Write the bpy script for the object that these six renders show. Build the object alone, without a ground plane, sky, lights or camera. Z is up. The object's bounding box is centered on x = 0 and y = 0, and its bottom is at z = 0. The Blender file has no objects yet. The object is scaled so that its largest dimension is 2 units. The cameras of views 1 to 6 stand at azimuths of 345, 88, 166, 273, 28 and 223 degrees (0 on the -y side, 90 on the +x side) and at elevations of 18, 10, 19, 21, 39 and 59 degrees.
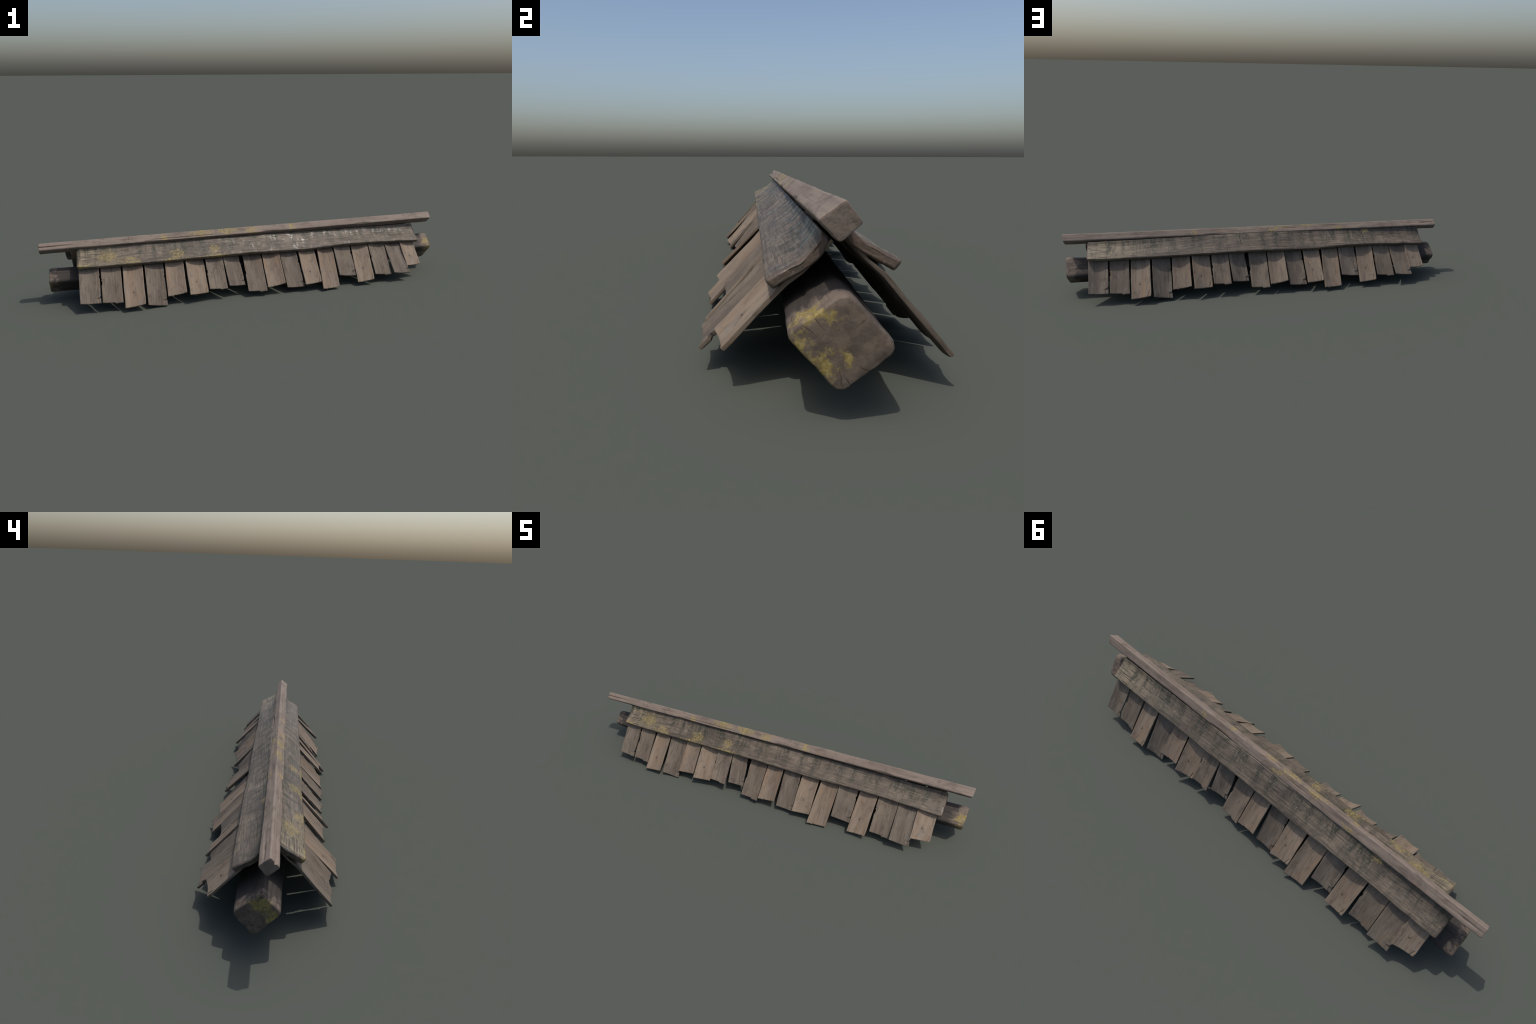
"""Weathered ridge of a wooden shingle roof: a square beam on edge, a row of
hand split shingles leaning on either side, a cupped cap board over each row
and a ridge pole laid along the top."""
import bpy, bmesh, math, random
from mathutils import Vector, Matrix, noise

random.seed(11)
SC = bpy.context.scene


# ------------------------------------------------------------------ helpers
def lerp(a, b, t):
    return a + (b - a) * t


def smooth(e0, e1, v):
    t = max(0.0, min(1.0, (v - e0) / (e1 - e0)))
    return t * t * (3 - 2 * t)


def curve(points, x):
    """smooth interpolation through hand-placed (x, value) control points"""
    if x <= points[0][0]:
        return points[0][1]
    for (x0, v0), (x1, v1) in zip(points, points[1:]):
        if x <= x1:
            t = (x - x0) / (x1 - x0)
            return lerp(v0, v1, t * t * (3 - 2 * t))
    return points[-1][1]


def nz(x, y, z):
    return noise.noise(Vector((x, y, z)))


def fbm(x, y, z, octaves=3):
    return noise.fractal(Vector((x, y, z)), 1.0, 2.0, octaves)


def make_object(name, verts, faces, material, parent, shade=True):
    me = bpy.data.meshes.new(name)
    me.from_pydata(verts, [], faces)
    me.validate()
    me.update()
    if shade:
        for p in me.polygons:
            p.use_smooth = True
    me.materials.append(material)
    ob = bpy.data.objects.new(name, me)
    SC.collection.objects.link(ob)
    ob.parent = parent
    return ob


# ---------------------------------------------------------------- materials
def srgb(r, g, b):
    f = lambda c: (c / 255 / 12.92) if c < 10.3 else ((c / 255 + 0.055) / 1.055) ** 2.4
    return (f(r), f(g), f(b), 1.0)


class Wood:
    """node builder for weathered wood; grain runs along one object axis"""

    def __init__(self, name, axis):
        self.mat = bpy.data.materials.new(name)
        self.mat.use_nodes = True
        self.nt = self.mat.node_tree
        self.nt.nodes.clear()
        self.axis = axis
        self.tc = self.nt.nodes.new("ShaderNodeTexCoord").outputs["Object"]
        self.info = self.nt.nodes.new("ShaderNodeObjectInfo")
        self.seed_vec = None

    def node(self, kind, **kw):
        n = self.nt.nodes.new(kind)
        for k, v in kw.items():
            setattr(n, k, v)
        return n

    def link(self, a, b):
        self.nt.links.new(a, b)

    def put(self, sock, v):
        if hasattr(v, "is_linked") or isinstance(v, bpy.types.NodeSocket):
            self.link(v, sock)
        else:
            sock.default_value = v

    def math(self, op, a, b=0.0, c=0.0, clamp=False):
        n = self.node("ShaderNodeMath", operation=op, use_clamp=clamp)
        self.put(n.inputs[0], a)
        self.put(n.inputs[1], b)
        self.put(n.inputs[2], c)
        return n.outputs[0]

    def ramp(self, v, lo, hi, a=0.0, b=1.0, smooth_=True):
        n = self.node("ShaderNodeMapRange", clamp=True,
                      interpolation_type="SMOOTHSTEP" if smooth_ else "LINEAR")
        self.put(n.inputs["Value"], v)
        n.inputs["From Min"].default_value = lo
        n.inputs["From Max"].default_value = hi
        n.inputs["To Min"].default_value = a
        n.inputs["To Max"].default_value = b
        return n.outputs["Result"]

    def use_random_offset(self, amount=7.0):
        """shift the grain from object to object, so that repeats differ"""
        m = self.node("ShaderNodeVectorMath", operation="SCALE")
        m.inputs[0].default_value = (amount, amount * 1.7, amount * 0.6)
        self.link(self.info.outputs["Random"], m.inputs["Scale"])
        self.seed_vec = m.outputs[0]

    def coords(self, along, across, offset=(0, 0, 0)):
        s = [across] * 3
        s[self.axis] = along
        src = self.tc
        if self.seed_vec is not None:
            a = self.node("ShaderNodeVectorMath", operation="ADD")
            self.link(src, a.inputs[0])
            self.link(self.seed_vec, a.inputs[1])
            src = a.outputs[0]
        m = self.node("ShaderNodeMapping")
        self.link(src, m.inputs["Vector"])
        m.inputs["Scale"].default_value = s
        m.inputs["Location"].default_value = offset
        return m.outputs[0]

    def noise(self, along, across, detail=4.0, rough=0.55, distort=0.0, offset=(0, 0, 0)):
        n = self.node("ShaderNodeTexNoise")
        self.link(self.coords(along, across, offset), n.inputs["Vector"])
        n.inputs["Scale"].default_value = 1.0
        n.inputs["Detail"].default_value = detail
        n.inputs["Roughness"].default_value = rough
        n.inputs["Distortion"].default_value = distort
        return n.outputs["Fac"]

    def mix(self, fac, a, b, blend="MIX"):
        n = self.node("ShaderNodeMix", data_type="RGBA", blend_type=blend)
        self.put(n.inputs["Factor"], fac)
        self.put(n.inputs["A"], a)
        self.put(n.inputs["B"], b)
        return n.outputs["Result"]

    def near(self, centre, radius, edge=0.5, turn=0.0, wobble=None):
        """1 at a place on the object, fading to 0 at an ellipsoid's rim"""
        src = self.tc
        if wobble is not None:
            a = self.node("ShaderNodeVectorMath", operation="ADD")
            self.link(src, a.inputs[0])
            self.link(wobble, a.inputs[1])
            src = a.outputs[0]
        s = self.node("ShaderNodeVectorMath", operation="SUBTRACT")
        self.link(src, s.inputs[0])
        s.inputs[1].default_value = centre
        if turn:
            r = self.node("ShaderNodeVectorRotate", rotation_type="X_AXIS")
            self.link(s.outputs[0], r.inputs["Vector"])
            r.inputs["Angle"].default_value = -math.radians(turn)
            s = r
        d = self.node("ShaderNodeVectorMath", operation="DIVIDE")
        self.link(s.outputs[0], d.inputs[0])
        d.inputs[1].default_value = radius
        l = self.node("ShaderNodeVectorMath", operation="LENGTH")
        self.link(d.outputs[0], l.inputs[0])
        return self.ramp(l.outputs["Value"], edge, 1.0, 1.0, 0.0)

    def any_of(self, masks):
        m = masks[0]
        for k in masks[1:]:
            m = self.math("MAXIMUM", m, k)
        return m

    def component(self, i):
        n = self.node("ShaderNodeSeparateXYZ")
        self.link(self.tc, n.inputs[0])
        return n.outputs[i]

    def grain(self, dark, mid, light, along=3.0, across=150.0, blotch=9.0, streak=0.6):
        """base colour: fine streaks along the grain over broad tonal patches"""
        fine = self.noise(along, across, 3.0, 0.6, 0.15)
        broad = self.noise(blotch * 0.45, blotch * 1.9, 3.0, 0.6, 0.3, (3, 1, 7))
        self.fine, self.broad = fine, broad
        c = self.mix(self.ramp(broad, 0.36, 0.64), mid, light)
        cloud = self.noise(blotch * 2.0, blotch * 4.5, 4.0, 0.65, 0.5, (9, 4, 1))
        c = self.mix(self.ramp(cloud, 0.50, 0.70, 0.0, 0.6), c, dark)
        c = self.mix(self.ramp(fine, 0.52, 0.30, 0.0, streak), c, dark)
        c = self.mix(self.ramp(fine, 0.56, 0.78, 0.0, 0.45), c, light)
        return c

    def checks(self, c, colour, along=9.0, across=230.0, lo=0.62, hi=0.72, amount=0.8, where=None):
        """short dark drying cracks along the grain"""
        k = self.ramp(self.noise(along, across, 2.0, 0.5, 0.0, (11, 5, 2)), lo, hi, 0.0, amount)
        if where is not None:
            k = self.math("MULTIPLY", k, where)
        self.crack = k
        return self.mix(k, c, colour)

    def finish(self, colour, rough=0.75, bump=0.35, spec=0.35, bump_dist=0.0015):
        p = self.node("ShaderNodeBsdfPrincipled")
        self.put(p.inputs["Base Color"], colour)
        self.put(p.inputs["Roughness"], rough)
        self.put(p.inputs["Specular IOR Level"], spec)
        b = self.node("ShaderNodeBump")
        b.inputs["Strength"].default_value = bump
        b.inputs["Distance"].default_value = bump_dist
        h = self.math("SUBTRACT", self.fine, getattr(self, "crack", 0.0))
        self.link(h, b.inputs["Height"])
        self.link(b.outputs[0], p.inputs["Normal"])
        o = self.node("ShaderNodeOutputMaterial")
        self.link(p.outputs[0], o.inputs["Surface"])
        return self.mat


LICHEN = srgb(130, 114, 58)
LICHEN_PALE = srgb(152, 136, 82)


def lichen_layer(w, c, spots, scale=95.0, lo=0.38, hi=0.60, amount=0.72):
    """yellow crusts: patches placed by hand, with ragged speckled edges"""
    j = w.node("ShaderNodeTexNoise")
    w.link(w.tc, j.inputs["Vector"])
    j.inputs["Scale"].default_value = 38.0
    j.inputs["Detail"].default_value = 3.0
    o = w.node("ShaderNodeVectorMath", operation="MULTIPLY_ADD")
    w.link(j.outputs["Color"], o.inputs[0])
    o.inputs[1].default_value = (0.035, 0.02, 0.02)
    o.inputs[2].default_value = (-0.0175, -0.01, -0.01)
    where = w.any_of([w.near(p, r, 0.15, 0.0, o.outputs[0]) for p, r in spots])
    n = w.noise(scale, scale, 5.0, 0.72, 0.4, (2, 9, 4))
    k = w.math("ADD", n, w.math("MULTIPLY", w.math("SUBTRACT", where, 1.0), 0.30))
    k = w.math("MULTIPLY", w.ramp(k, lo, hi, 0.0, amount), w.ramp(where, 0.0, 0.2))
    tone = w.mix(w.ramp(w.noise(160, 160, 2.0, 0.5), 0.4, 0.65), LICHEN, LICHEN_PALE)
    return w.mix(k, c, tone)


def shingle_material(name, dark, mid, light, warm, kind):
    w = Wood(name, 1)
    w.use_random_offset()
    c = w.grain(dark, mid, light, along=7.0, across=190.0, blotch=10.0, streak=0.45)
    c = w.mix(w.ramp(w.noise(6, 34, 3.0, 0.6, 0.4, (1, 4, 9)), 0.52, 0.72, 0, 0.55), c, warm)
    grey = w.ramp(w.noise(14, 45, 4.0, 0.65, 0.5, (8, 2, 3)), 0.55, 0.72, 0.0, 0.5)
    c = w.mix(grey, c, srgb(112, 108, 103))
    c = w.checks(c, srgb(54, 47, 41), 16.0, 260.0, 0.66, 0.76, 0.5)
    if kind == "knotted":
        k = w.near((-0.005, 0.064, 0.0), (0.0042, 0.0042, 0.03), 0.3)
        halo = w.near((-0.005, 0.066, 0.0), (0.010, 0.020, 0.03), 0.1)
        c = w.mix(w.math("MULTIPLY", halo, 0.3), c, dark)
        c = w.mix(k, c, srgb(40, 34, 31))
    tone = w.ramp(w.info.outputs["Random"], 0.0, 1.0, 0.93, 1.06, False)
    rgb = w.node("ShaderNodeCombineColor")
    for i in range(3):
        w.link(tone, rgb.inputs[i])
    c = w.mix(1.0, c, rgb.outputs[0], "MULTIPLY")
    return w.finish(c, 0.72, 0.45, 0.3)


def board_material(name, spots, moss_amount, moss_seed, pale_end):
    w = Wood(name, 0)
    c = w.grain(srgb(64, 56, 48), srgb(93, 82, 70), srgb(114, 102, 88), along=4.0, across=170.0, blotch=7.0, streak=0.7)
    # silvered, dried-out wood towards one end, but not on the end cut itself
    x = w.component(0)
    pale = w.ramp(w.math("ADD", x, w.math("MULTIPLY", w.broad, 0.3)),
                  pale_end + 0.42, pale_end, 0.0, 0.75)
    pale = w.math("MULTIPLY", pale, w.ramp(x, -0.835, -0.826))
    c = w.mix(pale, c, srgb(136, 124, 101))
    end = w.math("MAXIMUM", w.ramp(x, 0.886, 0.892), w.ramp(x, -0.828, -0.834))
    c = w.mix(w.math("MULTIPLY", end, 0.8), c, srgb(94, 79, 68))
    c = w.checks(c, srgb(46, 41, 35), 14.0, 250.0, 0.54, 0.64, 0.85,
                 w.math("MULTIPLY", w.ramp(pale, 0.0, 0.75, 0.6, 1.0), w.math("SUBTRACT", 1.0, end)))
    # stains and algae running across the grain, from the pole downwards
    run = w.noise(26, 4, 4.0, 0.65, 0.6, (moss_seed, 0, 0))
    speck = w.noise(130, 70, 5.0, 0.75, 0.3, (moss_seed, 5, 1))
    upper = w.ramp(w.math("ADD", w.component(1), w.math("MULTIPLY", run, 0.06)), -0.095, 0.0)
    k = w.math("MULTIPLY", w.ramp(run, 0.40, 0.62), w.ramp(speck, 0.36, 0.56))
    k = w.math("MULTIPLY", k, w.math("ADD", w.math("MULTIPLY", upper, 0.9), 0.3), clamp=True)
    c = w.mix(w.math("MULTIPLY", k, moss_amount), c, srgb(48, 50, 39))
    soot = w.math("MULTIPLY", w.ramp(w.noise(15, 24, 5.0, 0.65, 0.4, (4, moss_seed, 2)), 0.46, 0.66), 0.5)
    c = w.mix(soot, c, srgb(66, 59, 54))
    worn = w.ramp(w.noise(40, 110, 4.0, 0.7, 0.0, (6, 2, moss_seed)), 0.62, 0.74, 0.0, 0.5)
    c = w.mix(worn, c, srgb(144, 132, 121))
    c = w.mix(w.math("MULTIPLY", w.near((-0.46, -0.062, 0.226), (0.022, 0.008, 0.02), 0.1), w.ramp(speck, 0.35, 0.55)), c, srgb(140, 127, 112))
    c = lichen_layer(w, c, spots)
    drip = w.noise(55, 22, 2.0, 0.5, 0.3, (moss_seed, 3, 3))
    rough = w.math("SUBTRACT", w.ramp(drip, 0.50, 0.72, 0.62, 0.34), w.math("MULTIPLY", upper, 0.06))
    return w.finish(c, rough, 0.6, 0.36)


def pole_material(spots):
    w = Wood("pole_wood", 0)
    c = w.grain(srgb(80, 70, 62), srgb(112, 99, 89), srgb(124, 111, 100), along=4.0, across=180.0, blotch=8.0, streak=0.4)
    c = w.mix(w.ramp(w.noise(5, 40, 3.0, 0.6, 0.3, (7, 7, 1)), 0.58, 0.74, 0, 0.4), c, srgb(136, 108, 86))
    dirt = w.math("MULTIPLY", w.ramp(w.noise(26, 9, 3.0, 0.6, 0.5, (3, 8, 5)), 0.55, 0.72), 0.4)
    c = w.mix(dirt, c, srgb(86, 80, 71))
    c = w.checks(c, srgb(60, 50, 43), 6.0, 210.0, 0.66, 0.74, 0.6, w.ramp(w.math("ABSOLUTE", w.component(0)), 0.99, 0.995, 1.0, 0.0))
    gouge = w.any_of([w.near((sx, y, z), (hl * 0.9, wd * 0.8, wd * 0.8), 0.2) for sx, hl, y, z, wd, dp in POLE_SLOTS[:8]])
    c = w.mix(w.math("MULTIPLY", w.math("MULTIPLY", gouge, 0.8), w.ramp(w.noise(30, 90, 3.0), 0.35, 0.5)), c, srgb(56, 47, 42))
    # rubbed arrises show the warmer wood below the grey skin
    geo = w.node("ShaderNodeNewGeometry")
    worn = w.math("MULTIPLY", w.ramp(geo.outputs["Pointiness"], 0.53, 0.58), w.ramp(w.broad, 0.4, 0.6, 0.15, 0.6))
    c = w.mix(worn, c, srgb(160, 122, 92))
    c = lichen_layer(w, c, spots, 120.0, 0.44, 0.54, 0.75)
    return w.finish(c, 0.7, 0.4, 0.3)


def beam_material():
    w = Wood("beam_wood", 0)
    c = w.grain(srgb(64, 54, 47), srgb(94, 82, 72), srgb(114, 101, 89), along=8.0, across=110.0, blotch=10.0)
    x = w.component(0)
    end = w.math("MAXIMUM", w.ramp(x, 0.978, 0.986), w.ramp(x, -0.953, -0.961))
    c = w.checks(c, srgb(48, 41, 35), 6.0, 130.0, 0.6, 0.7, 0.7, w.math("SUBTRACT", 1.0, end))
    c = w.mix(w.math("MULTIPLY", end, 0.7), c, w.mix(w.ramp(w.noise(30, 45, 4.0, 0.6, 0.4), 0.4, 0.62), srgb(78, 68, 60), srgb(102, 90, 78)))
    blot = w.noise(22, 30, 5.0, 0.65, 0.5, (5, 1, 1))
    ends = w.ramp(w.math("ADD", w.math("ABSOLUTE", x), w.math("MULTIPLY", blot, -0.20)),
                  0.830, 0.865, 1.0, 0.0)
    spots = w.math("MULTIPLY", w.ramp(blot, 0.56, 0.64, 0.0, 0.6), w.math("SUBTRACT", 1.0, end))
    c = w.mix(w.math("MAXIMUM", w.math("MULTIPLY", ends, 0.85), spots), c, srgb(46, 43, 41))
    c = lichen_layer(w, c, [((0.980, -0.066, 0.105), (0.05, 0.055, 0.065)),
                            ((0.972, -0.052, 0.152), (0.045, 0.065, 0.034)),
                            ((0.985, -0.030, 0.152), (0.020, 0.062, 0.032)),
                            ((0.985, -0.032, 0.078), (0.03, 0.042, 0.060)),
                            ((0.985, 0.002, 0.100), (0.02, 0.018, 0.034)),
                            ((-0.970, 0.012, 0.135), (0.030, 0.075, 0.048)),
                            ((-0.970, -0.022, 0.098), (0.030, 0.045, 0.050))],
                     55.0, 0.34, 0.56, 0.82)
    # drying cracks in the end cut, fanning out from the heart
    j = w.node("ShaderNodeTexNoise")
    w.link(w.tc, j.inputs["Vector"])
    j.inputs["Scale"].default_value = 60.0
    o = w.node("ShaderNodeVectorMath", operation="MULTIPLY_ADD")
    w.link(j.outputs["Color"], o.inputs[0])
    o.inputs[1].default_value = (0.0, 0.006, 0.006)
    o.inputs[2].default_value = (0.0, -0.003, -0.003)
    cr = w.any_of([w.near((xx, y, z), (0.03, ln, 0.0011), 0.2, t, o.outputs[0]) for xx, y, z, ln, t in
                   [(0.984, -0.048, 0.135, 0.020, -38), (0.984, -0.036, 0.145, 0.018, -52), (0.984, -0.005, 0.066, 0.018, -78),
                    (0.984, 0.005, 0.063, 0.016, -55), (0.984, 0.028, 0.080, 0.018, -25), (0.984, 0.02, 0.145, 0.012, 40),
                    (-0.965, 0.02, 0.07, 0.02, 60), (-0.965, -0.01, 0.12, 0.014, -40)]])
    c = w.mix(w.math("MULTIPLY", cr, 0.75), c, srgb(44, 37, 32))
    return w.finish(c, 0.72, 0.5, 0.3)


# ------------------------------------------------------- lofted squared logs
def rounded_ring(corners, radius, per_corner=7, per_side=12):
    """closed (y, z) ring with rounded corners, evenly indexed"""
    ring = []
    n = len(corners)
    for i in range(n):
        p, c, q = (Vector(corners[(i + k) % n]) for k in (-1, 0, 1))
        r = radius[i] if isinstance(radius, (list, tuple)) else radius
        a = c + (p - c).normalized() * r
        b = c + (q - c).normalized() * r
        for k in range(per_corner):
            t = k / (per_corner - 1)
            ring.append(a * (1 - t) ** 2 + c * 2 * t * (1 - t) + b * t * t)
        nxt = q + (c - q).normalized() * (radius[(i + 1) % n] if isinstance(radius, (list, tuple)) else radius)
        for k in range(1, per_side):
            ring.append(b.lerp(nxt, k / per_side))
    return ring


def stations(x0, x1, n, tip):
    """x positions, crowded towards the rounded ends"""
    xs = [x0 + tip * (1 - math.cos(k / 6 * math.pi / 2)) for k in range(6)]
    xs += [lerp(x0 + tip, x1 - tip, k / n) for k in range(n + 1)]
    xs += [x1 - tip * (1 - math.cos(k / 6 * math.pi / 2)) for k in range(5, -1, -1)]
    return xs


def loft(rings):
    verts, faces = [], []
    m = len(rings[0])
    for r in rings:
        verts += r
    for i in range(len(rings) - 1):
        for j in range(m):
            a, b = i * m + j, i * m + (j + 1) % m
            faces.append((a, b, b + m, a + m))
    # close both ends with shrinking rings so that the end grain can be shaped
    for end, flip in ((0, False), (len(rings) - 1, True)):
        base = end * m
        ring = [Vector(v) for v in rings[end]]
        mid = sum(ring, Vector()) / m
        prev = list(range(base, base + m))
        for f in (0.8, 0.55, 0.3):
            start = len(verts)
            for v in ring:
                p = mid.lerp(v, f)
                verts.append((p.x + 0.0012 * nz(p.y * 60, p.z * 60, end), p.y, p.z))
            cur = list(range(start, start + m))
            for j in range(m):
                q = (prev[j], cur[j], cur[(j + 1) % m], prev[(j + 1) % m])
                faces.append(q[::-1] if flip else q)
            prev = cur
        c = len(verts)
        verts.append(tuple(mid))
        for j in range(m):
            q = (prev[j], c, prev[(j + 1) % m])
            faces.append(q[::-1] if flip else q)
    return verts, faces


def log(name, x0, x1, left, right, radius, tip, material, parent, rough, slots=(), n=260,
        groove=0.0006, skew=(0.0, 0.0)):
    """squared log between two end sections, with worn faces and carved slots;
    skew tilts the end cuts (x shift per metre of z)"""
    rings = []
    for x in stations(x0, x1, n, tip):
        t = (x - x0) / (x1 - x0)
        cs = [Vector(a).lerp(Vector(b), t) for a, b in zip(left, right)]
        ring = rounded_ring(cs, radius)
        mid = sum(ring, Vector((0, 0))) / len(ring)
        e = min(x - x0, x1 - x) / tip
        shrink = 1.0 if e >= 1 else 1 - (0.85 * tip / 0.05) * (1 - math.sqrt(max(0, 1 - (1 - e) ** 2))) * (0.05 / (cs[0] - mid).length) * 0.55
        out = []
        for p in ring:
            d = (p - mid)
            u = d.normalized()
            off = rough * fbm(x * 7, p.x * 22, p.y * 22) + rough * 0.5 * nz(x * 25, p.x * 70 + 5, p.y * 70)
            off += groove * nz(x * 9 + 3, p.x * 330, p.y * 330)
            for (sx, hl, sy, sz, wid, dep) in slots:
                f = max(0.0, 1 - ((x - sx) / hl) ** 2)
                if f > 0:
                    g = math.hypot(p.x - sy, p.y - sz) / wid
                    if g < 1:
                        off -= dep * math.sqrt(f) * (1 - g * g)
            q = mid + d * shrink + u * off
            k = skew[0] * (1 - smooth(0, 0.08, x - x0)) + skew[1] * (1 - smooth(0, 0.08, x1 - x))
            out.append((x + k * (q.y - mid.y), q.x, q.y))
        rings.append(out)
    v, f = loft(rings)
    return make_object(name, v, f, material, parent)


# ----------------------------------------------------------------- cap board
BOARD_X = (-0.838, 0.897)
LOWER_Z = [(-0.838, 0.1950), (-0.70, 0.1910), (-0.50, 0.1890), (-0.30, 0.1905), (-0.05, 0.1925),
           (0.08, 0.1895), (0.20, 0.1855), (0.28, 0.1850), (0.37, 0.1895), (0.46, 0.1935),
           (0.60, 0.1915), (0.76, 0.1855), (0.897, 0.1785)]
CUP = [(-0.838, 0.0095), (-0.55, 0.0065), (0.0, 0.0005), (0.5, 0.0060), (0.897, 0.0125)]
UPPER_Z = [(-0.838, 0.2580), (0.897, 0.2525)]


def cap_board(name, material, parent, crown):
    rings = []
    n_top, n_bot, n_edge = 30, 22, 7
    for x in stations(BOARD_X[0], BOARD_X[1], 300, 0.011):
        lo = Vector((-0.1045 + 0.002 * nz(x * 4, 3, 1), curve(LOWER_Z, x)))
        rise = crown * math.exp(-((x - 0.02) / 0.42) ** 2)       # upper edge bows up in the middle
        up = Vector((-0.0200 - 0.3 * rise + 0.0015 * nz(x * 5, 8, 1), curve(UPPER_Z, x) + rise))
        chord = lo - up
        nrm = Vector((chord.y, -chord.x)).normalized()      # outward and up
        if nrm.y < 0:
            nrm = -nrm
        e = min(x - BOARD_X[0], BOARD_X[1] - x) / 0.011
        rnd = 1.0 if e >= 1 else math.sqrt(max(0.0, 1 - (1 - e) ** 2))
        thick = lerp(0.5, 1.0, rnd)
        cup = curve(CUP, x)
        inset = lerp(0.07, 0.0, rnd)
        pts = []

        def at(s, depth):
            s2 = lerp(inset, 1 - inset, s)
            sag = cup * 6.75 * s2 * (1 - s2) ** 2            # deepest above the middle
            full = 0.0175 + 0.0035 * s2
            d = full * (0.5 + (depth - 0.5) * thick)
            p = up + chord * s2 - nrm * (sag + d)
            # weathered relief: shallow undulation and grain grooves
            g = 0.0012 * fbm(x * 6, s * 3, depth * 3) + (0.0007 * nz(x * 10, s * 34, depth * 9) + 0.0005 * nz(x * 24, s * 75, 4 + depth)) * rnd
            return p + nrm * g

        for k in range(n_top):
            s = lerp(0.03, 0.955, k / (n_top - 1))
            pts.append(at(s, 0.0))
        for k in range(1, n_edge):                           # rounded lower edge
            a = k / n_edge * math.pi
            q = math.cos(a)
            pts.append(at(0.955 + 0.045 * math.sin(a) ** 0.6, 0.5 - 0.5 * math.copysign(abs(q) ** 0.7, q)))
        for k in range(n_bot):
            s = lerp(0.955, 0.03, k / (n_bot - 1))
            pts.append(at(s, 1.0))
        for k in range(1, n_edge):                           # rounded upper edge
            a = k / n_edge * math.pi
            pts.append(at(0.03 - 0.03 * math.sin(a), 0.5 + 0.5 * math.cos(a)))
        rings.append([(x, p.x, p.y) for p in pts])
    v, f = loft(rings)
    return make_object(name, v, f, material, parent)


# ------------------------------------------------------------------ shingles
SHINGLE_L = 0.285
SHINGLE_W = 0.090
THICK = 0.0105


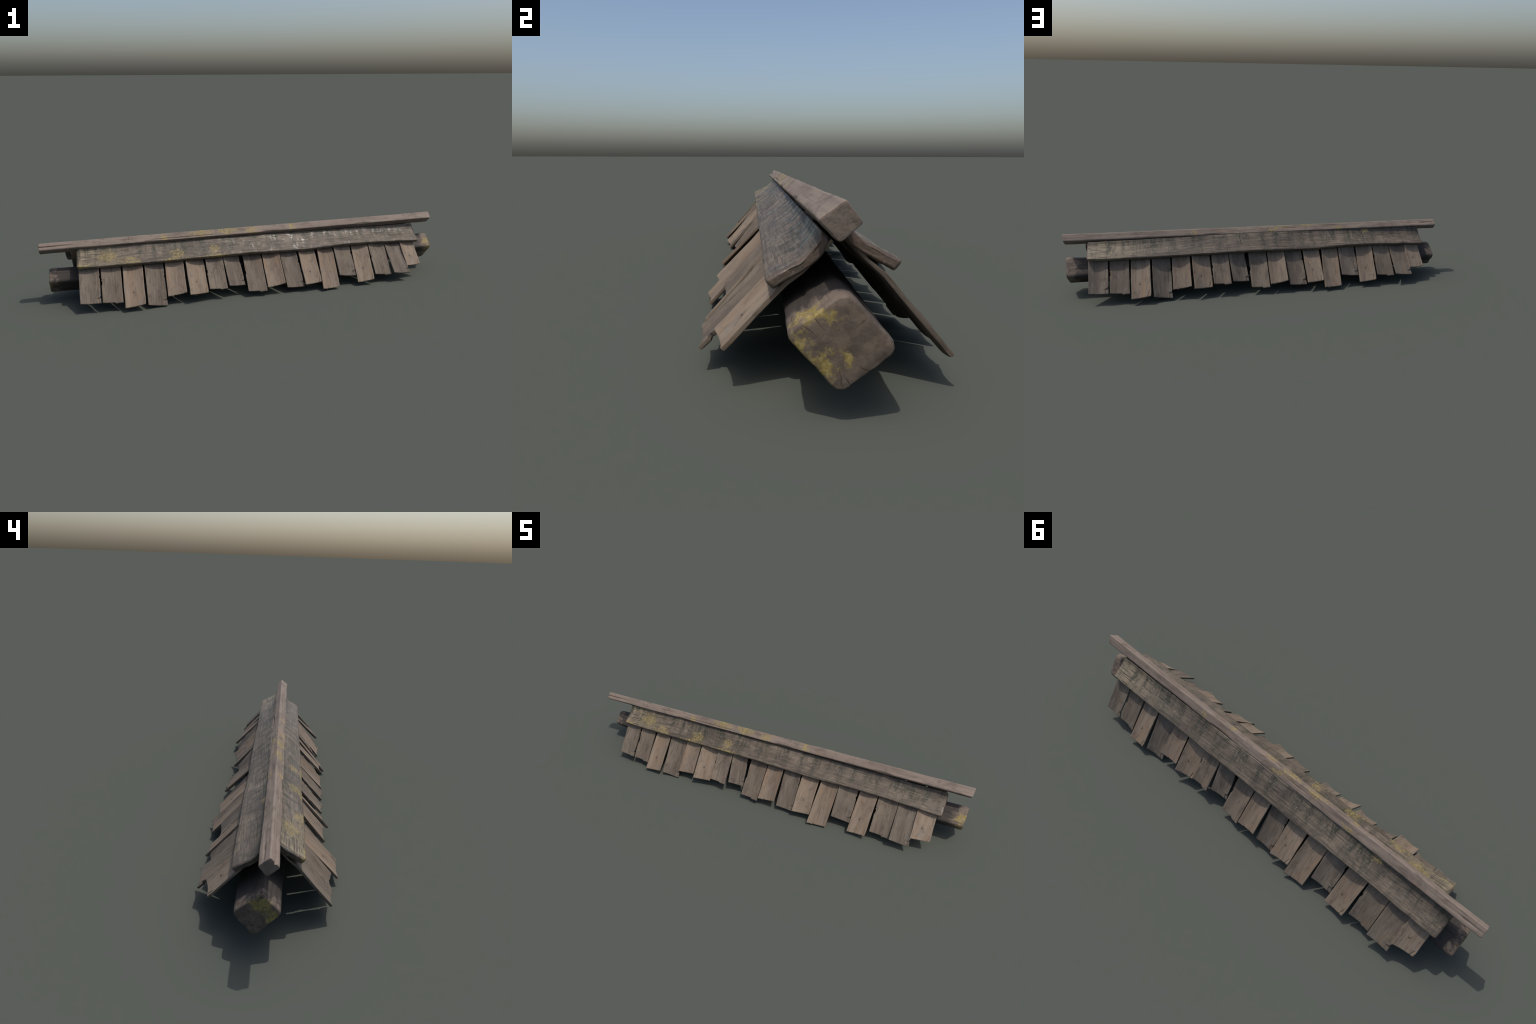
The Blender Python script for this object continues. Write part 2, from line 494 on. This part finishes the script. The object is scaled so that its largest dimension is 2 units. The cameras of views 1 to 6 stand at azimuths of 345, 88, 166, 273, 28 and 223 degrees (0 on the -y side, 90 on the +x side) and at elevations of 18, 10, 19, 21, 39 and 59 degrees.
def shingle_mesh(kind, material):
    """one split shingle: local x across, y up the slope, z outwards; the
    middle of its lower end lies at the origin on the top face"""
    nx, ny = 40, 110
    seed = {"flaked": 1, "notched": 2, "knotted": 3, "broken": 4}[kind]

    def lower(s):                                 # outline of the lower end
        j = 0.0006 * nz(s * 22, seed, 0)
        if kind == "flaked":
            return lerp(0.0032, -0.0032, s) + j
        if kind == "notched":
            step = -0.0040 * smooth(0.58, 0.63, s) + 0.0024
            tab = -0.0016 * math.exp(-((s - 0.70) / 0.05) ** 2)
            return lerp(0.0018, -0.0018, s) + step + tab + j * 2
        if kind == "knotted":
            return lerp(-0.0042, 0.0042, s) + j
        tab = -0.0024 * math.exp(-((s - 0.27) / 0.035) ** 2) + 0.0018 * math.exp(-((s - 0.36) / 0.04) ** 2)
        return lerp(-0.0050, 0.0050, s) + tab + j * 2

    def left(y):
        v = -SHINGLE_W / 2 + 0.0010 * nz(y * 16, seed, 5)
        if kind == "notched":
            v += 0.0034 * (smooth(0.092, 0.095, y) - smooth(0.112, 0.114, y))
            v += 0.0030 * (smooth(0.117, 0.119, y) - smooth(0.121, 0.124, y))
        if kind == "broken":
            v += 0.0016 * smooth(0.0, 0.2, y)
        return v

    def right(y):
        v = SHINGLE_W / 2 + 0.0010 * nz(y * 16, seed, 9)
        if kind == "flaked":
            v -= 0.0032 * (smooth(0.022, 0.024, y) - smooth(0.029, 0.032, y))
            v -= 0.0022 * (smooth(0.122, 0.125, y) - smooth(0.134, 0.137, y))
        if kind == "knotted":
            v -= 0.0014 * (1 - smooth(0.0, 0.028, y))
        return v

    def surface(s, y, x):
        z = -0.0090 * (1 - (2 * s - 1) ** 2) * (0.82 + 0.18 * math.cos(y * 9 + seed))   # cupped
        if kind == "broken":
            z *= 1.1
        z += 0.0060                                        # keep the mean plane
        z -= 0.0070 * smooth(0.165, 0.215, y)                # seated under the cap board
        z += 0.0009 * fbm(x * 22, y * 7, seed) + 0.00045 * nz(x * 230, y * 12, seed)
        if kind == "flaked":                               # a flake split off the lower right corner
            z -= 0.0034 * smooth(0.83, 0.86, s + 0.01 * nz(y * 90, 1, 1)) * (1 - smooth(0.020, 0.024, y))
            z -= 0.0016 * smooth(0.80, 0.86, s) * (smooth(0.06, 0.07, y) - smooth(0.11, 0.13, y))
            z -= 0.0022 * smooth(0.86, 0.90, s) * (smooth(0.119, 0.122, y) - smooth(0.146, 0.150, y))
        if kind == "knotted":
            z -= 0.0022 * math.exp(-((x + 0.005) ** 2 + (y - 0.064) ** 2) / 0.0028 ** 2)
            line = 0.83 + 0.10 * (y / 0.034)               # split at the lower right corner
            z -= 0.0030 * math.exp(-((s - line) / 0.016) ** 2) * (1 - smooth(0.026, 0.036, y))
        if kind == "notched":
            z -= 0.0018 * (1 - smooth(0.06, 0.10, s)) * (smooth(0.07, 0.09, y) - smooth(0.125, 0.14, y))
        return z

    verts, index = [], {}
    ts = [(k / ny) ** 1.25 for k in range(ny + 1)]
    for side in (0, 1):
        for j, t in enumerate(ts):
            for i in range(nx + 1):
                s = i / nx
                y = lerp(lower(s), SHINGLE_L, t)
                x = lerp(left(y), right(y), s)
                z = surface(s, y, x)
                rim = min(s, 1 - s) * SHINGLE_W
                end = t * SHINGLE_L
                arris = 0.0011 * (math.exp(-rim / 0.0010) + math.exp(-end / 0.0012))
                if side == 0:
                    z -= arris
                else:
                    z = (z * 0.75 + 0.0015) - THICK * (0.92 + 0.12 * nz(x * 12, y * 6, seed + 3)) + arris
                index[side, i, j] = len(verts)
                verts.append((x, y, z))
    faces = []
    for j in range(ny):
        for i in range(nx):
            a, b, c, d = (index[0, i, j], index[0, i + 1, j], index[0, i + 1, j + 1], index[0, i, j + 1])
            faces.append((a, b, c, d))
            a, b, c, d = (index[1, i, j], index[1, i + 1, j], index[1, i + 1, j + 1], index[1, i, j + 1])
            faces.append((d, c, b, a))
    # side walls, with a slightly proud middle
    rim = [(i, 0) for i in range(nx)] + [(nx, j) for j in range(ny)] + \
          [(i, ny) for i in range(nx, 0, -1)] + [(0, j) for j in range(ny, 0, -1)]
    mids = []
    for (i, j) in rim:
        a, b = Vector(verts[index[0, i, j]]), Vector(verts[index[1, i, j]])
        m = (a + b) / 2
        out = Vector(((-1 if i == 0 else 1 if i == nx else 0), (-1 if j == 0 else 1 if j == ny else 0), 0))
        m += out.normalized() * (0.0006 + 0.0004 * nz(m.x * 60, m.y * 60, 2))
        mids.append(len(verts))
        verts.append(tuple(m))
    n = len(rim)
    for k in range(n):
        p, q = rim[k], rim[(k + 1) % n]
        faces.append((index[0, q[0], q[1]], index[0, p[0], p[1]], mids[k], mids[(k + 1) % n]))
        faces.append((mids[(k + 1) % n], mids[k], index[1, p[0], p[1]], index[1, q[0], q[1]]))
    me = bpy.data.meshes.new("shingle")
    me.from_pydata(verts, [], faces)
    me.validate()
    me.update()
    for p in me.polygons:
        p.use_smooth = True
    me.materials.append(material)
    bm = bmesh.new()
    bm.from_mesh(me)
    for e in bm.edges:
        if len(e.link_faces) == 2 and e.calc_face_angle(0.0) > math.radians(32):
            e.smooth = False
    bm.to_mesh(me)
    bm.free()
    return me


# kind, middle of the lower end (x, y, z), slope, lean and roll in degrees, width
ROW = [
    ("flaked",  -0.7894, -0.1884, 0.0468, 49.2,  0.3,  -4.2, 0.0900),
    ("notched", -0.6926, -0.1908, 0.0403, 49.6,  0.3,  -1.2, 0.0895),
    ("knotted", -0.5954, -0.2187, 0.0240, 46.5,  0.9,  -5.0, 0.0910),
    ("flaked",  -0.4943, -0.2040, 0.0105, 51.2,  0.0,  10.0, 0.0900),
    ("broken",  -0.4006, -0.1859, 0.0462, 49.6,  0.6,  -3.9, 0.0883),
    ("knotted", -0.2994, -0.1953, 0.0422, 47.4, -0.6,  12.0, 0.0907),
    ("notched", -0.2049, -0.1887, 0.0535, 47.6, -0.6,  -0.9, 0.0850),
    ("flaked",  -0.1100, -0.1677, 0.0537, 52.0, -4.4,   8.0, 0.0810),
    ("notched", -0.0161, -0.2017, 0.0258, 47.5,  0.6,  -2.1, 0.0913),
    ("broken",   0.0790, -0.2006, 0.0456, 45.5,  0.5,  -7.0, 0.0889),
    ("flaked",   0.1781, -0.1995, 0.0260, 49.0, -1.8,  -1.2, 0.0870),
    ("knotted",  0.2678, -0.2064, 0.0383, 46.0,  0.2,   2.7, 0.0870),
    ("broken",   0.3560, -0.2227, 0.0103, 48.6,  3.5,   6.0, 0.0900),
    ("flaked",   0.4608, -0.1809, 0.0508, 50.5,  0.4,   4.4, 0.0915),
    ("knotted",  0.5502, -0.2099, 0.0223, 49.1,  3.1,  -7.2, 0.0877),
    ("notched",  0.6546, -0.1925, 0.0403, 49.8,  0.1,   3.8, 0.0918),
    ("flaked",   0.7505, -0.2093, 0.0466, 43.0, -0.6,   3.9, 0.0908),
    ("knotted",  0.8340, -0.1730, 0.0690, 47.0, -0.6,   9.0, 0.0860),
]
TOP_Y = {False: -0.012, True: -0.004}   # where the shingles end under the pole

# the far side is the same row turned round, slightly stretched and raised
STRETCH, SHIFT, LIFT = 1.0228, -0.028, 0.0085


def shingle_matrix(entry, far):
    kind, x, y, z, slope, lean, roll, width = entry
    a, l = math.radians(slope), math.radians(lean)
    up = Vector((math.sin(l), math.cos(a) * math.cos(l), math.sin(a) * math.cos(l)))
    side = Vector((1, 0, 0))
    side = (side - up * side.dot(up)).normalized()
    nrm = side.cross(up)
    r = math.radians(roll)
    side2 = side * math.cos(r) - nrm * math.sin(r)
    nrm2 = side2.cross(up)
    length = (TOP_Y[far] - y) / up.y
    sx, sy = width / SHINGLE_W, length / SHINGLE_L
    if far:
        x = x * STRETCH + SHIFT
        z = z + LIFT
        sx *= STRETCH
    m = Matrix((side2 * sx, up * sy, nrm2)).transposed().to_4x4()
    m.translation = Vector((x, y, z))
    if far:
        m = Matrix.Rotation(math.pi, 4, "Z") @ m
    return m


# --------------------------------------------------------------------- build
root = bpy.data.objects.new("roof_ridge", None)
root.empty_display_size = 0.1
SC.collection.objects.link(root)
root["label"] = "weathered wooden shingle roof ridge with beam and cap boards"
root["category"] = "roof ridge"

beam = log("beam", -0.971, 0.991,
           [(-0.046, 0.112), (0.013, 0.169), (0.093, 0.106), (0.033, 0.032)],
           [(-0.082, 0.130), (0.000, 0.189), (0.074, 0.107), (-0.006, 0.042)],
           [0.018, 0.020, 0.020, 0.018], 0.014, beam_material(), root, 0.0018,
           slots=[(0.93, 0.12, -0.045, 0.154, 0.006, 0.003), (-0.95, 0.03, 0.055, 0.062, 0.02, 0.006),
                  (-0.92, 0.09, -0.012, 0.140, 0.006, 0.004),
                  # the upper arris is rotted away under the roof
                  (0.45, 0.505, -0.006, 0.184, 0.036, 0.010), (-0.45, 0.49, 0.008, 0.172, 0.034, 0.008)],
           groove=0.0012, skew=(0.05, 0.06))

# splits and gouges: x, half length, y, z, half width, depth
POLE_SLOTS = [(-0.96, 0.11, -0.019, 0.277, 0.0042, 0.0065), (-0.80, 0.05, -0.018, 0.276, 0.004, 0.003),
              (-0.61, 0.045, -0.018, 0.280, 0.004, 0.0035), (-0.33, 0.17, -0.028, 0.2745, 0.0045, 0.004),
              (-0.94, 0.05, 0.012, 0.279, 0.004, 0.003), (-0.86, 0.03, 0.014, 0.278, 0.003, 0.002),
              (0.60, 0.045, -0.037, 0.276, 0.006, 0.0035), (-0.16, 0.05, 0.008, 0.284, 0.004, 0.002),
              (0.26, 0.06, 0.016, 0.272, 0.006, 0.003), (-0.48, 0.05, -0.029, 0.268, 0.006, 0.003),
              (0.10, 0.05, -0.034, 0.272, 0.006, 0.003)]
pole = log("ridge_pole", -0.9985, 0.9960,
           [(-0.0310, 0.2650), (-0.006, 0.2935), (0.0260, 0.2660), (0.001, 0.2370)],
           [(-0.0405, 0.2790), (-0.0065, 0.3045), (0.0180, 0.2745), (-0.0115, 0.2470)],
           [0.006, 0.006, 0.006, 0.007], 0.005,
           pole_material([((-0.43, -0.02, 0.275), (0.05, 0.05, 0.05)),
                          ((-0.25, -0.015, 0.285), (0.13, 0.05, 0.05)),
                          ((-0.12, -0.015, 0.285), (0.12, 0.05, 0.05)),
                          ((0.00, -0.02, 0.28), (0.08, 0.05, 0.05)),
                          ((0.21, -0.02, 0.285), (0.05, 0.04, 0.05)),
                          ((-0.42, 0.015, 0.28), (0.06, 0.02, 0.05)),
                          ((-0.06, 0.01, 0.28), (0.07, 0.02, 0.05)),
                          ((0.36, 0.01, 0.285), (0.03, 0.03, 0.05))]),
           root, 0.0012,
           slots=POLE_SLOTS,
           n=420, groove=0.0004, skew=(0.0, 0.17))

front_spots = [((-0.70, -0.06, 0.225), (0.085, 0.08, 0.08)), ((-0.60, -0.09, 0.20), (0.10, 0.06, 0.06)),
               ((-0.38, -0.08, 0.21), (0.075, 0.07, 0.06)), ((-0.40, -0.104, 0.19), (0.17, 0.03, 0.03)),
               ((-0.20, -0.07, 0.215), (0.06, 0.055, 0.05)), ((-0.19, -0.104, 0.19), (0.16, 0.03, 0.03)),
               ((-0.82, -0.1, 0.195), (0.10, 0.03, 0.03))]
back_spots = [((0.585, -0.03, 0.245), (0.045, 0.045, 0.04))]
front = cap_board("cap_board", board_material("cap_board_wood", front_spots, 0.9, 1.3, -0.80), root, 0.003)
back = cap_board("cap_board", board_material("cap_board_mossy_wood", back_spots, 0.9, 6.1, -0.74), root, 0.008)
back.matrix_local = (Matrix.Rotation(math.pi, 4, "Z") @ Matrix.Translation((SHIFT, 0.002, LIFT))
                     @ Matrix.Diagonal((STRETCH, 1, 1, 1)))

KINDS = {
    "flaked": (srgb(60, 53, 46), srgb(90, 80, 70), srgb(106, 96, 84), srgb(107, 93, 77)),
    "notched": (srgb(62, 54, 47), srgb(93, 82, 71), srgb(108, 97, 84), srgb(110, 95, 78)),
    "knotted": (srgb(84, 73, 62), srgb(117, 102, 87), srgb(128, 114, 98), srgb(131, 107, 83)),
    "broken": (srgb(78, 67, 57), srgb(108, 94, 80), srgb(120, 106, 91), srgb(125, 101, 80)),
}
meshes = {}
for kind, cols in KINDS.items():
    mat = shingle_material("%s_shingle_wood" % kind, *cols, kind)
    meshes[kind] = shingle_mesh(kind, mat)
for far in (False, True):
    for entry in ROW:
        ob = bpy.data.objects.new("shingle", meshes[entry[0]])
        SC.collection.objects.link(ob)
        ob.parent = root
        ob.matrix_local = shingle_matrix(entry, far)
